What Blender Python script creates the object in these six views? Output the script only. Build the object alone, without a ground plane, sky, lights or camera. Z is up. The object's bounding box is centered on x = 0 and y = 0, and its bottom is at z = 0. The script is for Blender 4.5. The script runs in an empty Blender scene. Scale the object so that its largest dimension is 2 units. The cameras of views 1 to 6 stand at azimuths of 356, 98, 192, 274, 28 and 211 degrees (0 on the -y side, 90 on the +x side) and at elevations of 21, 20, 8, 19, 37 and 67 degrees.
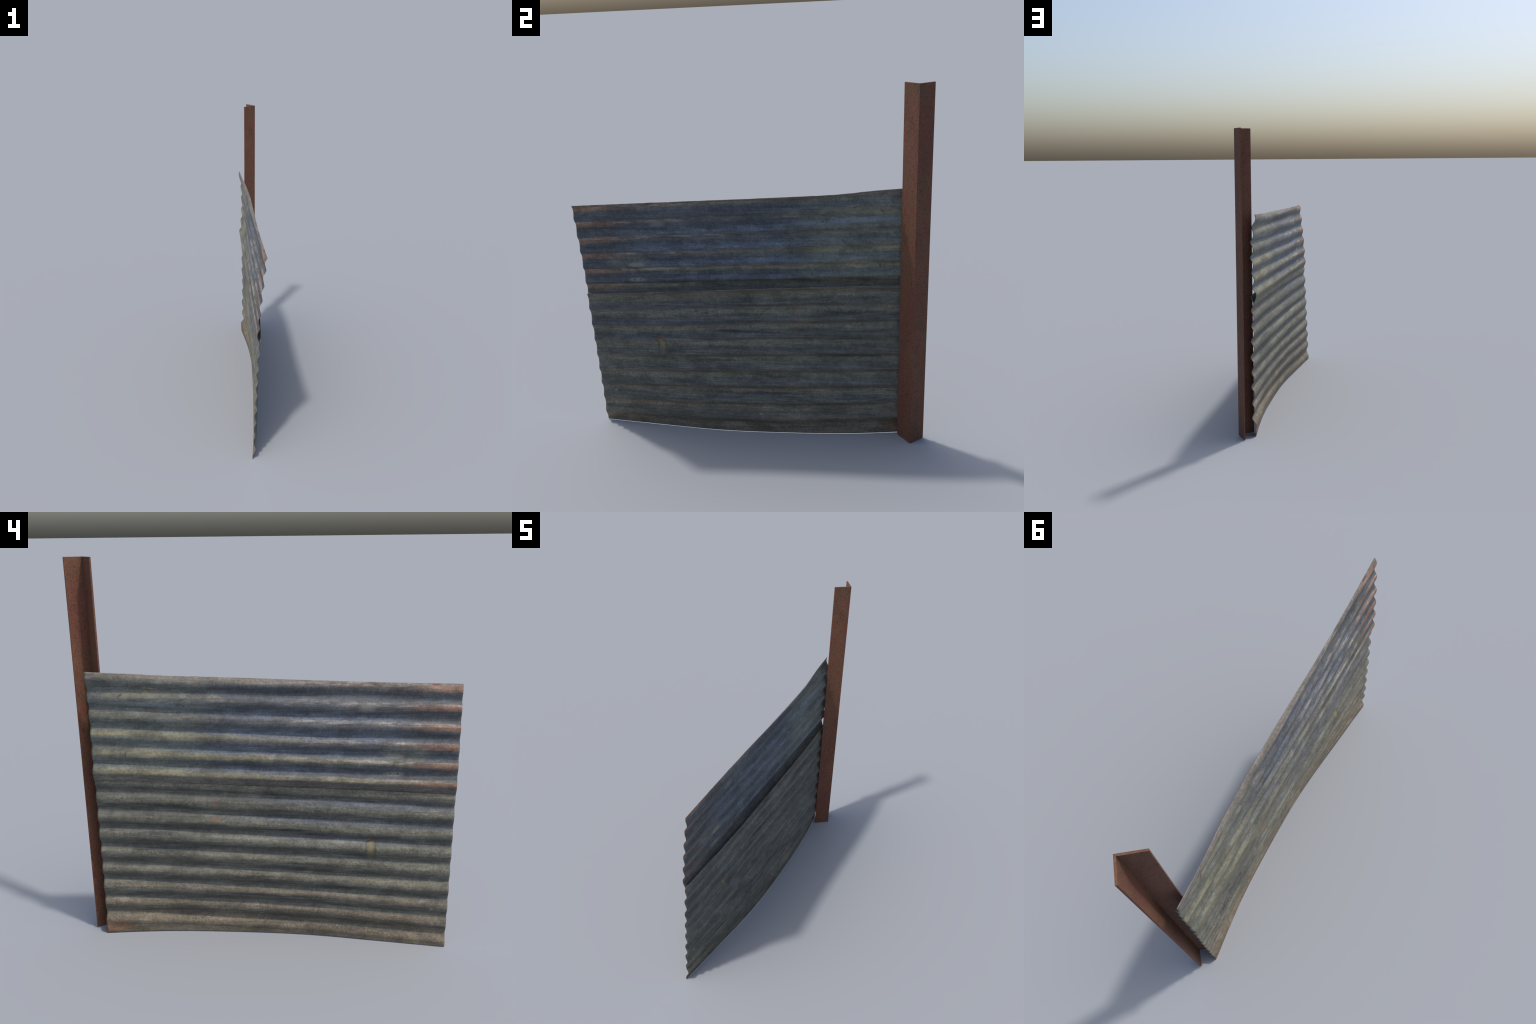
import bpy, bmesh, math
from mathutils import noise, Vector

# ------------------------------------------------------------------ frame
Y_FREE, Y_POST = -0.956, 0.8805        # the sheets run from the free end to the post
SHEET_T = 0.0026
POST_H = 2.0

scene = bpy.context.scene


# ------------------------------------------------------------------ curves
def spline(knots, values):
    """natural cubic spline through (knots, values) -> callable"""
    n = len(knots)
    h = [knots[i + 1] - knots[i] for i in range(n - 1)]
    a = [0.0] * n
    b = [1.0] * n
    c = [0.0] * n
    d = [0.0] * n
    for i in range(1, n - 1):
        a[i], b[i], c[i] = h[i - 1], 2 * (h[i - 1] + h[i]), h[i]
        d[i] = 6 * ((values[i + 1] - values[i]) / h[i] - (values[i] - values[i - 1]) / h[i - 1])
    for i in range(1, n):
        w = a[i] / b[i - 1]
        b[i] -= w * c[i - 1]
        d[i] -= w * d[i - 1]
    m = [0.0] * n
    m[-1] = d[-1] / b[-1]
    for i in range(n - 2, -1, -1):
        m[i] = (d[i] - c[i] * m[i + 1]) / b[i]

    def f(t):
        j = 0
        while j < n - 2 and t > knots[j + 1]:
            j += 1
        p, q, hh = knots[j + 1] - t, t - knots[j], h[j]
        return (m[j] * p ** 3 / (6 * hh) + m[j + 1] * q ** 3 / (6 * hh)
                + (values[j] / hh - m[j] * hh / 6) * p + (values[j + 1] / hh - m[j + 1] * hh / 6) * q)
    return f


# how far the wall bows towards +x between its two ends: the foot a lot, the body hardly,
# and the upper lip of each sheet flares out by itself
BOW_FOOT = spline([Y_FREE, -0.59, -0.22, 0.146, 0.513, Y_POST], [0, 0.035, 0.0645, 0.066, 0.047, 0])
FOOT_SHARE = spline([0.0, 0.12, 0.27, 0.455, 0.70, 0.90, 1.5], [1.0, 0.80, 0.48, 0.18, 0.08, 0.0, -0.02])
FLARE_UPPER = spline([Y_FREE, -0.5, 0.0, 0.3, 0.5, 0.65, 0.78, Y_POST],
                     [0, 0.002, 0.0177, 0.0227, 0.0194, 0.008, 0.0015, 0])
FLARE_LOWER = spline([Y_FREE, -0.5, -0.04, 0.42, 0.70, Y_POST], [0, 0.022, 0.028, 0.024, 0.012, 0])
# how far the upper rim sags below (or, negative, lifts above) the straight line
DIP_UPPER = spline([Y_FREE, -0.5, 0.0, 0.3, 0.5, 0.65, 0.78, Y_POST],
                   [0, 0.005, 0.0085, 0.010, 0.010, 0.0046, 0.002, 0])
DIP_LOWER = spline([Y_FREE, -0.5, -0.04, 0.42, 0.70, Y_POST], [0, -0.009, -0.012, -0.012, -0.007, 0])
SKIRT = spline([Y_FREE, -0.5, 0.0, 0.42, 0.72, Y_POST], [0.001, 0.0125, 0.0135, 0.0135, 0.012, 0.004])
FLARE_REACH = 2.6      # in half corrugations


def bow(y, h):
    return BOW_FOOT(y) * FOOT_SHARE(min(1.5, h))


# (y, z, reach in y, reach in z, push towards +x)
PUSHES = ((-0.40, 1.22, 0.25, 0.10, -0.005), (-0.42, 1.375, 0.38, 0.028, 0.011),
          (0.68, 0.085, 0.20, 0.040, -0.010), (-0.35, 0.080, 0.30, 0.030, -0.006))

# corrugation profile (x, z) at each end of a sheet: edge, then ridge (-x) and
# groove (+x) in turn, down to the other edge
UPPER_FREE = [(0.0108, 1.4016), (-0.0045, 1.3734), (0.0045, 1.3270), (-0.0144, 1.2795), (-0.0068, 1.2273),
              (-0.0254, 1.1784), (-0.0164, 1.1315), (-0.0337, 1.0881), (-0.0260, 1.0336), (-0.0414, 0.9959),
              (-0.0314, 0.9450), (-0.0478, 0.8981), (-0.0350, 0.8530)]
UPPER_POST = [(-0.0515, 1.4640), (-0.0567, 1.4380), (-0.0320, 1.3810), (-0.0425, 1.3328), (-0.0213, 1.2850),
              (-0.0387, 1.2387), (-0.0200, 1.1860), (-0.0392, 1.1396), (-0.0262, 1.0880), (-0.0442, 1.0402),
              (-0.0300, 0.9950), (-0.0560, 0.9430), (-0.0455, 0.8970)]
LOWER_FREE = [(-0.0245, 0.8680), (-0.0380, 0.8240), (-0.0280, 0.7790), (-0.0452, 0.7290), (-0.0336, 0.6764),
              (-0.0503, 0.6226), (-0.0395, 0.5741), (-0.0551, 0.5240), (-0.0438, 0.4748), (-0.0585, 0.4257),
              (-0.0462, 0.3739), (-0.0634, 0.3266), (-0.0511, 0.2765), (-0.0679, 0.2289), (-0.0557, 0.1779),
              (-0.0694, 0.1328), (-0.0550, 0.0743), (-0.0742, 0.0140), (-0.0742, 0.0)]
LOWER_POST = [(-0.0180, 0.9360), (-0.0371, 0.8901), (-0.0200, 0.8440), (-0.0378, 0.7960), (-0.0210, 0.7400),
              (-0.0388, 0.6920), (-0.0174, 0.6380), (-0.0383, 0.5930), (-0.0138, 0.5310), (-0.0349, 0.4880),
              (-0.0190, 0.4300), (-0.0361, 0.3870), (-0.0166, 0.3330), (-0.0381, 0.2850), (-0.0214, 0.2220),
              (-0.0361, 0.1830), (-0.0185, 0.1190), (-0.0440, 0.0650), (-0.0441, 0.0)]
PER_HALF = 8       # mesh rows in half a corrugation
N_LONG = 200       # mesh columns along a sheet


def end_profile(points):
    """points between the turning points: a cosine wave that stops dead at the sheet's edges"""
    out = []
    last = len(points) - 2
    for k in range(len(points) - 1):
        (x0, z0), (x1, z1) = points[k], points[k + 1]
        for i in range(PER_HALF):
            f = i / PER_HALF
            if k == 0:
                e = 1 - (1 - f) ** 1.7
            elif k == last:
                e = f ** 1.7
            else:
                e = 0.5 - 0.5 * math.cos(math.pi * f)
                # broad ridges, tighter grooves (ridges sit at the odd turning points)
                e = e ** 1.32 if k % 2 else 1 - (1 - e) ** 1.32
            out.append((x0 + (x1 - x0) * e, z0 + (z1 - z0) * f))
    out.append(points[-1])
    return out


def sheet_mesh(name, free, post, seed, top_dip, flare, reach, skirt, groove_gain, ridge_gain):
    a, b = end_profile(free), end_profile(post)
    rows = len(a)
    verts, faces = [], []
    z_lo, z_hi = min(free[-1][1], post[-1][1]), max(free[0][1], post[0][1])
    for j in range(N_LONG + 1):
        t = j / N_LONG
        y = Y_FREE + (Y_POST - Y_FREE) * t
        for i in range(rows):
            (xa, za), (xb, zb) = a[i], b[i]
            v = i / (rows - 1)
            # the dog-eared corner by the post only bends the last stretch of the sheet
            z = za + (zb - za) * t
            x = xa + (xb - xa) * t
            x += bow(y, z)
            x += flare(y) * max(0.0, 1 - i / (reach * PER_HALF)) ** 1.4
            # the skirt of the upper sheet leans on the lower one
            x += skirt * SKIRT(y) * max(0.0, 1 - (rows - 1 - i) / PER_HALF)
            # grooves run a little deeper away from the cut ends
            swing = math.cos(math.pi * i / PER_HALF) if PER_HALF < i < rows - PER_HALF else 0.0
            x += (groove_gain if swing > 0 else ridge_gain) * swing * 4 * t * (1 - t)
            # local pushes: the flattened first ridge under the rim, dents near the foot
            for cy, cz, wy, wz, push in PUSHES:
                x += push * math.exp(-((y - cy) / wy) ** 2 - ((z - cz) / wz) ** 2)
            # dip of the upper rim between its ends
            z -= top_dip(y) * (1 - v) ** 2
            # hand-handled metal: long shallow dents, ridges that wander
            edge = min(1.0, 6 * t, 6 * (1 - t))
            x += 0.0016 * edge * noise.noise(Vector((y * 2.3 + seed, z * 4.0, seed)))
            x += 0.0007 * noise.noise(Vector((y * 9.0, z * 16.0, seed + 4)))
            inner = min(1.0, 12 * v, 12 * (1 - v)) * edge
            z += 0.0035 * inner * noise.noise(Vector((y * 2.8, z * 3.0, seed + 9)))
            if v == 0:
                z += 0.0009 * noise.noise(Vector((y * 22.0, 3.1, seed)))
            verts.append((x, y, z))
    for j in range(N_LONG):
        for i in range(rows - 1):
            p = j * rows + i
            faces.append((p, p + 1, p + rows + 1, p + rows))
    me = bpy.data.meshes.new(name)
    me.from_pydata(verts, [], faces)
    me.update()
    for poly in me.polygons:
        poly.use_smooth = True
    return me


# ------------------------------------------------------------------ nodes
class Tree:
    def __init__(self, name):
        self.mat = bpy.data.materials.new(name)
        self.mat.use_nodes = True
        self.t = self.mat.node_tree
        self.t.nodes.clear()
        self.out = self.t.nodes.new("ShaderNodeOutputMaterial")
        self.bsdf = self.t.nodes.new("ShaderNodeBsdfPrincipled")
        self.t.links.new(self.bsdf.outputs[0], self.out.inputs[0])
        self.obj = self.t.nodes.new("ShaderNodeTexCoord").outputs["Object"]
        sep = self.t.nodes.new("ShaderNodeSeparateXYZ")
        self.t.links.new(self.obj, sep.inputs[0])
        self.x, self.y, self.z = sep.outputs

    def put(self, value, socket):
        if isinstance(value, bpy.types.NodeSocket):
            self.t.links.new(value, socket)
        else:
            socket.default_value = value

    def math(self, op, a, b=0.0, c=0.0, clamp=False):
        n = self.t.nodes.new("ShaderNodeMath")
        n.operation = op
        n.use_clamp = clamp
        self.put(a, n.inputs[0])
        self.put(b, n.inputs[1])
        self.put(c, n.inputs[2])
        return n.outputs[0]

    def add(self, a, b): return self.math("ADD", a, b)
    def sub(self, a, b): return self.math("SUBTRACT", a, b)
    def mul(self, a, b): return self.math("MULTIPLY", a, b)

    def step(self, v, lo, hi):
        """smooth 0..1 ramp of v between lo and hi (lo may exceed hi)"""
        n = self.t.nodes.new("ShaderNodeMapRange")
        n.interpolation_type = "SMOOTHSTEP"
        self.put(v, n.inputs["Value"])
        if lo < hi:
            n.inputs["From Min"].default_value, n.inputs["From Max"].default_value = lo, hi
            n.inputs["To Min"].default_value, n.inputs["To Max"].default_value = 0, 1
        else:
            n.inputs["From Min"].default_value, n.inputs["From Max"].default_value = hi, lo
            n.inputs["To Min"].default_value, n.inputs["To Max"].default_value = 1, 0
        return n.outputs["Result"]

    def noise(self, scale, detail=4.0, rough=0.6, distort=0.0, seed=0.0):
        """fbm noise on object coordinates; scale is one number or (x, y, z)"""
        if not isinstance(scale, tuple):
            scale = (scale,) * 3
        m = self.t.nodes.new("ShaderNodeMapping")
        m.inputs["Scale"].default_value = scale
        m.inputs["Location"].default_value = (seed * 1.37, seed * 2.11, seed * 0.73)
        self.t.links.new(self.obj, m.inputs["Vector"])
        n = self.t.nodes.new("ShaderNodeTexNoise")
        n.inputs["Scale"].default_value = 1.0
        n.inputs["Detail"].default_value = detail
        n.inputs["Roughness"].default_value = rough
        n.inputs["Distortion"].default_value = distort
        self.t.links.new(m.outputs[0], n.inputs["Vector"])
        return n.outputs["Fac"]

    def blob(self, y, z, ry, rz, soft=0.5, wobble=None, amount=0.5, tilt=0.0):
        """mask of a patch on the wall: ellipse at (y, z) with a ragged rim"""
        dy = self.sub(self.y, y)
        dz = self.sub(self.z, z)
        if tilt:
            dz = self.sub(dz, self.mul(dy, tilt))
        dy = self.math("DIVIDE", dy, ry)
        dz = self.math("DIVIDE", dz, rz)
        d = self.math("SQRT", self.add(self.mul(dy, dy), self.mul(dz, dz)))
        if wobble is not None:
            d = self.add(d, self.mul(self.sub(wobble, 0.5), amount * 2))
        return self.step(d, 1.0 + soft * 0.5, 1.0 - soft * 0.5)

    def any(self, *masks):
        r = masks[0]
        for m in masks[1:]:
            r = self.math("MAXIMUM", r, m)
        return r

    def mix(self, fac, a, b, blend="MIX"):
        n = self.t.nodes.new("ShaderNodeMix")
        n.data_type = "RGBA"
        n.blend_type = blend
        n.clamp_factor = True
        self.put(fac, n.inputs["Factor"])
        for v, s in ((a, n.inputs[6]), (b, n.inputs[7])):
            self.put(v if isinstance(v, bpy.types.NodeSocket) else (*v, 1.0), s)
        return n.outputs[2]

    def gain(self, col, f):
        """multiply a colour by a scalar socket"""
        n = self.t.nodes.new("ShaderNodeVectorMath")
        n.operation = "SCALE"
        self.put(col, n.inputs[0])
        self.put(f, n.inputs["Scale"])
        return n.outputs[0]

    def bump(self, height, strength, dist):
        n = self.t.nodes.new("ShaderNodeBump")
        n.inputs["Strength"].default_value = strength
        n.inputs["Distance"].default_value = dist
        self.put(height, n.inputs["Height"])
        self.t.links.new(n.outputs[0], self.bsdf.inputs["Normal"])

    def wave(self, first_free, pitch_free, first_post, pitch_post):
        """corrugation phase as seen on the sheet: +1 on the ridges, -1 in the grooves, and the up-slope"""
        t = self.math("DIVIDE", self.sub(self.y, Y_FREE), Y_POST - Y_FREE)
        z0 = self.add(first_free, self.mul(t, first_post - first_free))
        p = self.add(pitch_free, self.mul(t, pitch_post - pitch_free))
        ph = self.mul(self.math("DIVIDE", self.sub(self.z, z0), p), 2 * math.pi)
        return ph

    def cos(self, ph, shift=0.0):
        return self.math("COSINE", self.sub(ph, shift))


# ------------------------------------------------------------------ sheet materials
SLATE = (0.062, 0.069, 0.079)
BLUE = (0.096, 0.115, 0.147)
GREY = (0.105, 0.112, 0.110)
OLIVE = (0.176, 0.160, 0.098)
TAN = (0.188, 0.148, 0.102)
RUST = (0.255, 0.138, 0.085)
ORANGE = (0.280, 0.105, 0.040)
PALE = (0.240, 0.242, 0.215)
CHALK = (0.215, 0.245, 0.270)
DARK = (0.036, 0.041, 0.046)


def finish_sheet(k, col, grain, fleck, seed, marks):
    """what both sheets share: mottling at three scales, rain brushing, chalk flecks, dull gloss"""
    cloud = k.noise((9, 6, 13), 5, 0.65, 0.6, seed)
    brush = k.noise((50, 62, 11), 5, 0.66, 0.8, seed + 1)
    scrape = k.noise((10, 3.0, 75), 6, 0.70, 0.3, seed + 2)
    for tex, lo, hi, amount in ((grain, 0.30, 0.70, 0.40), (brush, 0.30, 0.70, 0.12),
                                (cloud, 0.32, 0.68, 0.52), (scrape, 0.32, 0.68, 0.40),
                                (k.noise((46, 36, 60), 5, 0.68, 0.4, seed + 3), 0.34, 0.66, 0.30)):
        col = k.gain(col, k.add(1.0 - amount / 2, k.mul(k.step(tex, lo, hi), amount)))
    col = k.mix(k.mul(fleck, 0.6), col, CHALK)
    for mask, amount, tint in marks:
        col = k.mix(k.mul(mask, amount), col, tint)
    k.put(col, k.bsdf.inputs["Base Color"])
    k.put(k.add(0.45, k.mul(cloud, 0.25)), k.bsdf.inputs["Roughness"])
    k.bsdf.inputs["Metallic"].default_value = 0.0
    k.bsdf.inputs["Specular IOR Level"].default_value = 0.38
    k.bump(k.add(grain, brush), 0.25, 0.002)


def upper_material():
    k = Tree("weathered_zinc_upper")
    ph = k.wave(0.8981, 0.0953, 0.9430, 0.0983)
    rag = k.noise((12, 6, 24), 8, 0.68, 0.5, 1)
    fine = k.noise((55, 45, 60), 5, 0.65, 0.3, 12)
    long_rag = k.noise((4, 2.2, 30), 7, 0.65, 0.4, 2)
    grain = k.noise((120, 95, 150), 4, 0.7, 0, 4)
    brush = k.noise((60, 75, 12), 5, 0.65, 0.3, 5)
    hair = k.noise((30, 5, 190), 4, 0.65, 0, 6)
    fleck = k.step(k.noise((90, 50, 130), 3, 0.65, 0, 7), 0.62, 0.72)

    jag = k.mul(k.sub(rag, 0.5), 1.8)
    jag = k.add(jag, k.mul(k.sub(fine, 0.5), 0.7))
    on_ridge = k.step(k.add(k.cos(ph, 0.75), jag), 0.25, 0.95)     # crest and the slope just above it
    # slate over most of the sheet, bluer along the middle
    col = k.mix(k.step(long_rag, 0.40, 0.64), SLATE, (0.092, 0.100, 0.106))
    blue_zone = k.mul(k.blob(-0.15, 1.13, 0.60, 0.17, 0.8, rag, 0.5), k.step(k.cos(ph, 2.6), -0.6, 0.5))
    col = k.mix(k.mul(blue_zone, 0.85), col, BLUE)
    col = k.mix(k.mul(blue_zone, k.mul(k.step(hair, 0.50, 0.72), k.step(fine, 0.35, 0.65))), col, CHALK)
    # greenish grey by the post
    green = k.step(k.add(k.y, k.mul(k.sub(rag, 0.5), 0.6)), 0.14, 0.46)
    green = k.any(green, k.blob(-0.70, 1.06, 0.11, 0.05, 0.5, rag, 0.4))
    col = k.mix(k.mul(green, 0.85), col, (0.118, 0.130, 0.116))
    # mossy olive on the ridges of the lower half, brown-grey on those above
    low = k.step(k.add(k.z, k.mul(k.y, -0.16)), 1.22, 1.04)
    col = k.mix(k.mul(k.mul(on_ridge, low), 0.78), col, OLIVE)
    high = k.mul(on_ridge, k.sub(1.0, low))
    col = k.mix(k.mul(high, k.mul(k.step(rag, 0.40, 0.66), 0.65)), col, (0.165, 0.146, 0.122))
    # brown rim along the top edge, dripping
    rim = k.step(k.add(k.sub(k.z, k.mul(k.y, 0.034)), k.mul(k.sub(brush, 0.5), 0.09)), 1.372, 1.425)
    col = k.mix(k.mul(rim, 0.75), col, (0.160, 0.138, 0.112))
    # pale patches below the rim by the post
    pale = k.any(k.blob(0.60, 1.352, 0.15, 0.020, 0.9, rag, 0.8), k.blob(0.72, 1.345, 0.09, 0.018, 0.8, rag, 0.8))
    pale = k.any(pale, k.mul(k.step(rag, 0.58, 0.70), k.blob(0.60, 1.40, 0.30, 0.06, 0.6)))
    daubs = k.any(k.blob(0.405, 1.345, 0.022, 0.014, 0.6, fine, 0.8), k.blob(0.86, 1.437, 0.016, 0.008, 0.5, fine, 0.8),
                  k.blob(0.52, 1.41, 0.02, 0.008, 0.5, fine, 0.8), k.blob(-0.50, 1.29, 0.035, 0.022, 0.9, fine, 1.0))
    # chalky tide line
    tide = k.blob(0.54, 1.296, 0.28, 0.013, 0.9, k.add(k.mul(rag, 0.6), k.mul(fine, 0.4)), 1.0, 0.05)
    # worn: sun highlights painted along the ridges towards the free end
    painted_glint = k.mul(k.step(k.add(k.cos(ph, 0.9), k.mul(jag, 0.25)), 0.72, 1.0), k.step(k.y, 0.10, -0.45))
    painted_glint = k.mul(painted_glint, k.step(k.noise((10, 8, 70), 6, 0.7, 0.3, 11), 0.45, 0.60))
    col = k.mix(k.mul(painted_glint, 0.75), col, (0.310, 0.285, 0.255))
    # rust blooming in from the free end, on the ridges only
    reach = k.step(k.add(k.y, k.mul(k.sub(rag, 0.5), 0.8)), -0.62, -0.90)
    bloom = k.mul(reach, k.step(k.add(k.cos(ph, 0.25), jag), 0.25, 0.80))
    col = k.mix(k.mul(bloom, 0.64), col, RUST)
    bloom2 = k.mul(k.step(k.y, -0.15, -0.75), k.mul(k.step(k.cos(ph, 0.2), 0.4, 0.9), k.step(rag, 0.54, 0.68)))
    col = k.mix(k.mul(bloom2, 0.5), col, RUST)
    spots = k.mul(k.step(k.noise((42, 34, 55), 3, 0.6, 0, 9), 0.64, 0.74), on_ridge)
    col = k.mix(k.mul(spots, 0.4), col, ORANGE)
    # brown lower lip
    lip = k.step(k.add(k.sub(k.z, k.mul(k.y, 0.024)), k.mul(k.sub(rag, 0.5), 0.04)), 0.935, 0.905)
    col = k.mix(k.mul(lip, 0.40), col, (0.150, 0.122, 0.085))
    # bright abrasions, each with screw holes
    abr = k.any(k.blob(-0.643, 1.046, 0.046, 0.012, 0.7, fine, 0.35), k.blob(-0.646, 0.955, 0.046, 0.012, 0.7, fine, 0.35))
    holes = k.any(k.blob(-0.627, 0.956, 0.004, 0.004), k.blob(-0.664, 0.956, 0.005, 0.005), k.blob(-0.640, 1.003, 0.005, 0.005))
    # a few red scabs
    scab = k.any(k.blob(0.715, 1.345, 0.013, 0.006, 0.4, fine, 0.8, -0.6), k.blob(0.575, 1.372, 0.016, 0.004, 0.4, fine, 0.6, 0.3),
                 k.blob(0.706, 1.040, 0.005, 0.016, 0.6, fine, 0.6), k.blob(0.403, 1.291, 0.006, 0.005, 0.4, fine, 0.6),
                 k.blob(-0.83, 1.402, 0.022, 0.007, 0.4, fine, 0.6))
    finish_sheet(k, col, grain, k.mul(fleck, k.any(k.mul(green, 0.5), blue_zone)), 61,
                 ((k.mul(tide, k.step(k.add(k.mul(fine, 0.6), k.mul(rag, 0.4)), 0.36, 0.60)), 0.75, CHALK),
                  (k.mul(pale, k.step(k.add(k.mul(fine, 0.5), k.mul(rag, 0.5)), 0.34, 0.62)), 0.65, (0.250, 0.235, 0.155)),
                  (daubs, 0.45, PALE),
                  (abr, 0.55, PALE),
                  (holes, 0.85, DARK),
                  (scab, 0.8, (0.120, 0.050, 0.034))))
    return k.mat


def lower_material():
    k = Tree("weathered_zinc_lower")
    ph = k.wave(0.1328, 0.0991, 0.1830, 0.1010)
    rag = k.noise((12, 6, 24), 8, 0.68, 0.5, 21)
    fine = k.noise((55, 45, 60), 5, 0.65, 0.3, 32)
    long_rag = k.noise((4, 2.0, 26), 7, 0.68, 0.5, 22)
    grain = k.noise((120, 95, 150), 4, 0.7, 0, 24)
    brush = k.noise((60, 130, 12), 4, 0.62, 0.2, 25)
    hair = k.noise((20, 4, 170), 5, 0.7, 0, 26)
    fleck = k.step(k.noise((100, 80, 130), 3, 0.6, 0, 27), 0.64, 0.72)

    jag = k.mul(k.sub(rag, 0.5), 1.7)
    jag = k.add(jag, k.mul(k.sub(brush, 0.5), 1.0))
    on_ridge = k.step(k.add(k.cos(ph, 0.62), k.mul(jag, 1.2)), 0.20, 1.05)
    col = k.mix(k.step(long_rag, 0.38, 0.62), (0.089, 0.090, 0.078), (0.138, 0.136, 0.108))
    # bluish towards the free end, upper third
    blue = k.mul(k.blob(-0.50, 0.72, 0.55, 0.17, 0.9, rag, 0.6), k.step(k.cos(ph, 2.8), -0.4, 0.6))
    col = k.mix(k.mul(blue, 0.6), col, (0.088, 0.100, 0.124))
    # dark smears along the grooves and the fuzzy black crust by the post, hair-fine
    mess = k.add(k.mul(long_rag, 0.65), k.mul(hair, 0.45))
    smear = k.mul(k.step(k.cos(ph, 3.8), -0.1, 0.85), k.step(mess, 0.51, 0.63))
    col = k.mix(k.mul(smear, 0.70), col, DARK)
    crusty = k.mul(k.step(k.add(k.y, k.mul(k.sub(rag, 0.5), 0.7)), 0.05, 0.45), k.blob(0.5, 0.58, 0.8, 0.24, 0.5))
    black = k.mul(crusty, k.step(k.add(k.mul(grain, 0.55), k.mul(long_rag, 0.5)), 0.50, 0.62))
    col = k.mix(k.mul(black, 0.55), col, DARK)
    # soot: a few ragged black drags across the rows
    soot_rag = k.add(k.mul(mess, 0.75), k.mul(fine, 0.35))
    soot = k.any(k.blob(-0.19, 0.575, 0.11, 0.018, 0.6, soot_rag, 2.0), k.blob(0.55, 0.505, 0.22, 0.022, 0.6, soot_rag, 2.0),
                 k.blob(0.62, 0.605, 0.20, 0.016, 0.6, soot_rag, 2.0), k.blob(0.12, 0.362, 0.22, 0.012, 0.6, soot_rag, 1.8),
                 k.blob(0.55, 0.770, 0.28, 0.014, 0.6, soot_rag, 1.8), k.blob(-0.10, 0.640, 0.30, 0.010, 0.6, soot_rag, 1.8),
                 k.blob(-0.30, 0.450, 0.35, 0.010, 0.6, soot_rag, 1.8), k.blob(-0.15, 0.250, 0.45, 0.011, 0.6, soot_rag, 1.6))
    col = k.mix(k.mul(soot, 0.70), col, (0.030, 0.034, 0.038))
    # ridges: grey olive above, browner below
    down = k.step(k.add(k.z, k.mul(k.sub(rag, 0.5), 0.35)), 0.52, 0.16)
    ridge_col = k.mix(down, (0.174, 0.162, 0.110), TAN)
    col = k.mix(k.mul(on_ridge, k.add(0.42, k.mul(down, 0.38))), col, ridge_col)
    col = k.mix(k.mul(k.mul(on_ridge, k.step(rag, 0.52, 0.66)), 0.35), col, OLIVE)
    # smooth pale runs on two ridges
    run = k.any(k.blob(0.12, 0.578, 0.20, 0.022, 0.5, rag, 0.7, 0.02), k.blob(-0.42, 0.565, 0.30, 0.022, 0.8, rag, 0.8, 0.03))
    col = k.mix(k.mul(run, 0.50), col, (0.182, 0.186, 0.152))
    # brown earth stain along the foot
    foot = k.step(k.add(k.z, k.mul(k.sub(long_rag, 0.5), 0.25)), 0.22, 0.02)
    col = k.mix(k.mul(foot, 0.60), col, (0.150, 0.118, 0.076))
    corner = k.blob(0.92, 0.040, 0.20, 0.040, 0.4, rag, 0.7)
    col = k.mix(k.mul(corner, 0.65), col, (0.225, 0.115, 0.062))
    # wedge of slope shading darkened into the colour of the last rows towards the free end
    belly = k.blob(-0.32, 0.088, 0.48, 0.032, 0.8, rag, 0.6, 0.05)
    col = k.mix(k.mul(belly, 0.55), col, (0.070, 0.069, 0.058))
    # top lip slightly brown
    lip = k.step(k.add(k.sub(k.z, k.mul(k.y, 0.037)), k.mul(k.sub(long_rag, 0.5), 0.10)), 0.862, 0.896)
    col = k.mix(k.mul(lip, 0.45), col, (0.150, 0.132, 0.098))
    # crumbs of crust and pits on the ridges
    crust = k.mul(k.step(grain, 0.52, 0.64), k.mul(on_ridge, k.step(rag, 0.40, 0.60)))
    col = k.mix(k.mul(crust, 0.40), col, PALE)
    pit = k.mul(k.step(k.noise((60, 48, 66), 4, 0.7, 0, 29), 0.56, 0.66), on_ridge)
    col = k.mix(k.mul(pit, 0.45), col, DARK)
    # the gash with its rusty run
    run2 = k.blob(-0.547, 0.540, 0.020, 0.050, 0.8, fine, 0.5)
    run3 = k.blob(-0.547, 0.560, 0.011, 0.026, 0.8, fine, 0.6)
    sides = k.any(k.blob(-0.524, 0.540, 0.005, 0.045, 0.9, fine, 0.4), k.blob(-0.570, 0.540, 0.005, 0.045, 0.9, fine, 0.4))
    gash = k.blob(-0.547, 0.591, 0.027, 0.0055, 0.4, fine, 0.6, -0.46)
    # orange blotches, knots, chips
    orange = k.any(k.blob(0.252, 0.778, 0.016, 0.010, 0.9, fine, 0.9), k.blob(0.26, 0.690, 0.03, 0.010, 0.9, fine, 1.2),
                   k.blob(0.118, 0.560, 0.010, 0.004, 0.6, fine, 0.8), k.blob(0.135, 0.465, 0.007, 0.004, 0.6, fine, 0.8))
    knot = k.any(k.blob(0.291, 0.455, 0.020, 0.010, 0.9, fine, 0.9), k.blob(-0.140, 0.708, 0.015, 0.010, 0.9, fine, 0.9),
                 k.blob(0.245, 0.840, 0.030, 0.018, 1.0, fine, 1.0), k.blob(-0.268, 0.750, 0.016, 0.008, 0.9, fine, 0.9),
                 k.blob(0.465, 0.905, 0.006, 0.008, 0.5), k.blob(0.272, 0.896, 0.006, 0.005, 0.5), k.blob(0.255, 0.892, 0.005, 0.004, 0.5))
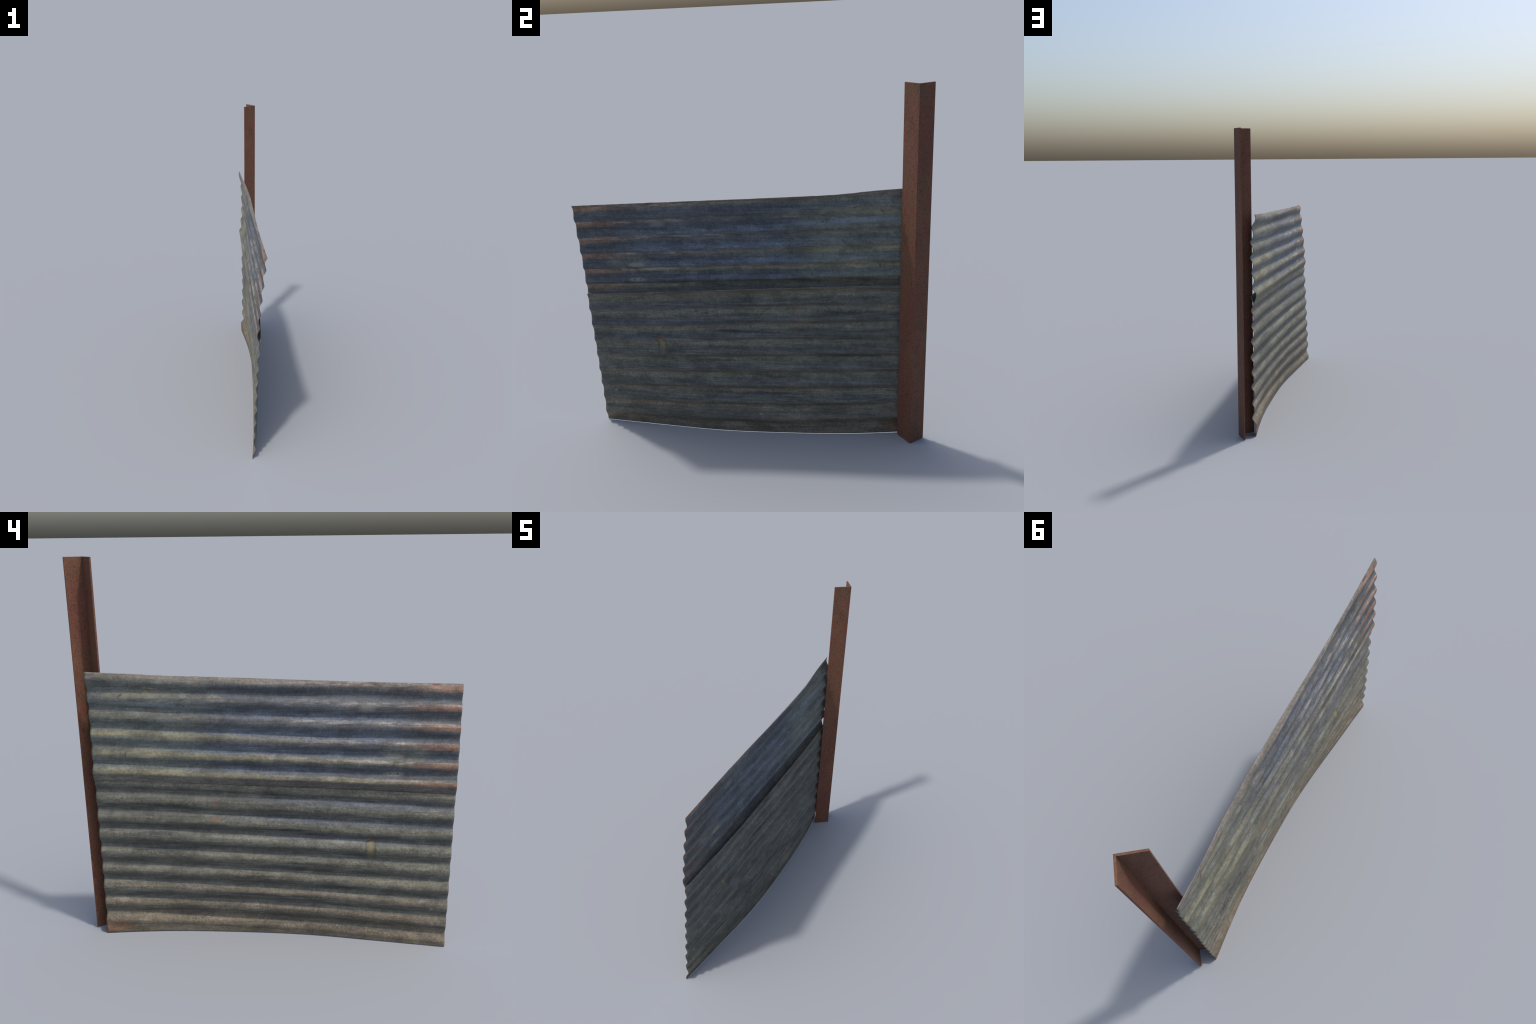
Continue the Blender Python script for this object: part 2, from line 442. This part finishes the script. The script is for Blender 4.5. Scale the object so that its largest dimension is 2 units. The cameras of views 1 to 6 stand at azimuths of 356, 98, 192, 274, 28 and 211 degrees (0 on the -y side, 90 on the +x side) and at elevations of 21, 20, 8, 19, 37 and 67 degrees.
    chip = k.any(k.blob(-0.882, 0.130, 0.012, 0.012, 0.5, fine, 1.0), k.blob(-0.875, 0.217, 0.010, 0.008, 0.5, fine, 1.0),
                 k.blob(0.022, 0.124, 0.010, 0.004, 0.5, fine, 0.7), k.blob(0.775, 0.200, 0.025, 0.012, 0.9, fine, 1.0),
                 k.blob(-0.86, 0.37, 0.006, 0.006, 0.5, fine, 0.8))
    comb = k.mul(k.blob(0.225, 0.126, 0.045, 0.020, 0.6), k.step(brush, 0.45, 0.58))
    finish_sheet(k, col, grain, k.mul(fleck, 0.4), 71,
                 ((run2, 0.40, (0.190, 0.160, 0.060)),
                  (run3, 0.55, (0.250, 0.205, 0.090)),
                  (sides, 0.5, (0.065, 0.056, 0.026)),
                  (gash, 0.9, (0.130, 0.046, 0.018)),
                  (orange, 0.32, ORANGE),
                  (knot, 0.45, DARK),
                  (chip, 0.5, (0.290, 0.255, 0.220)),
                  (comb, 0.5, (0.225, 0.185, 0.115))))
    return k.mat


def post_material():
    k = Tree("rusted_angle_iron")
    big = k.noise((7, 7, 3.0), 4, 0.6, 0.5, 41)
    rag = k.noise((26, 26, 16), 6, 0.7, 0.3, 42)
    grain = k.noise((150, 150, 120), 4, 0.7, 0, 43)
    speck = k.step(k.noise((85, 85, 62), 4, 0.72, 0.2, 44), 0.56, 0.66)
    col = k.mix(k.step(big, 0.38, 0.64), (0.150, 0.056, 0.037), (0.158, 0.076, 0.042))
    red = k.step(k.add(k.mul(rag, 0.6), k.mul(big, 0.4)), 0.52, 0.62)
    col = k.mix(k.mul(red, 0.65), col, (0.180, 0.046, 0.033))
    olive = k.step(k.noise((14, 14, 8), 6, 0.7, 0.4, 45), 0.50, 0.64)
    col = k.mix(k.mul(olive, 0.55), col, (0.095, 0.064, 0.034))
    col = k.mix(k.mul(speck, 0.68), col, (0.038, 0.028, 0.020))
    col = k.gain(col, k.add(0.68, k.mul(k.step(grain, 0.3, 0.7), 0.50)))
    k.put(col, k.bsdf.inputs["Base Color"])
    k.bsdf.inputs["Roughness"].default_value = 0.72
    k.bsdf.inputs["Specular IOR Level"].default_value = 0.3
    k.bump(k.add(grain, rag), 0.3, 0.0015)
    return k.mat


# ------------------------------------------------------------------ build
def link(name, mesh, parent, material):
    o = bpy.data.objects.new(name, mesh)
    scene.collection.objects.link(o)
    o.parent = parent
    mesh.materials.append(material)
    return o


root = bpy.data.objects.new("corrugated_fence", None)
scene.collection.objects.link(root)
root["label"] = "weathered corrugated iron sheets beside a rusty angle-iron post"
root["category"] = "metal fence"

for mesh_name, free, post, seed, dip, flare, reach, skirt, groove_gain, ridge_gain, mat in (
        ("corrugated_sheet_upper", UPPER_FREE, UPPER_POST, 3.0, DIP_UPPER, FLARE_UPPER, FLARE_REACH, 1.0, 0.0025, 0.001, upper_material()),
        ("corrugated_sheet_lower", LOWER_FREE, LOWER_POST, 17.0, DIP_LOWER, FLARE_LOWER, 1.6, 0.0, 0.0050, 0.0010, lower_material())):
    me = sheet_mesh(mesh_name, free, post, seed, dip, flare, reach, skirt, groove_gain, ridge_gain)
    o = link("corrugated_sheet", me, root, mat)
    m = o.modifiers.new("thickness", "SOLIDIFY")
    m.thickness = SHEET_T
    m.offset = 0.0
    m.use_even_offset = False


def post_mesh():
    """L section, standing upright: heel towards +x, open towards the sheets"""
    heel = Vector((0.0752, 0.8785))
    toe_a = Vector((0.0160, 0.9565))
    toe_b = Vector((-0.0110, 0.8120))
    t = 0.0085
    a = (toe_a - heel).normalized()
    b = (toe_b - heel).normalized()
    outline = [heel, toe_a, toe_a + b * t, heel + (a + b) * t, toe_b + a * t, toe_b]
    bm = bmesh.new()
    cuts = 12
    rings = []
    for k in range(cuts + 1):
        z = POST_H * k / cuts
        rings.append([bm.verts.new((p.x, p.y, z)) for p in outline])
    n = len(outline)
    for lo, hi in zip(rings, rings[1:]):
        for i in range(n):
            bm.faces.new((lo[i], lo[(i + 1) % n], hi[(i + 1) % n], hi[i]))
    for ring in (rings[0], rings[-1]):
        bm.faces.new((ring[0], ring[1], ring[2], ring[3]))
        bm.faces.new((ring[0], ring[3], ring[4], ring[5]))
    bmesh.ops.recalc_face_normals(bm, faces=bm.faces)
    sharp = [e for e in bm.edges if len(e.link_faces) == 2 and e.calc_face_angle() > 0.5]
    bmesh.ops.bevel(bm, geom=sharp, offset=0.0009, segments=2, affect="EDGES", profile=0.6)
    me = bpy.data.meshes.new("post")
    bm.to_mesh(me)
    bm.free()
    return me


link("post", post_mesh(), root, post_material())
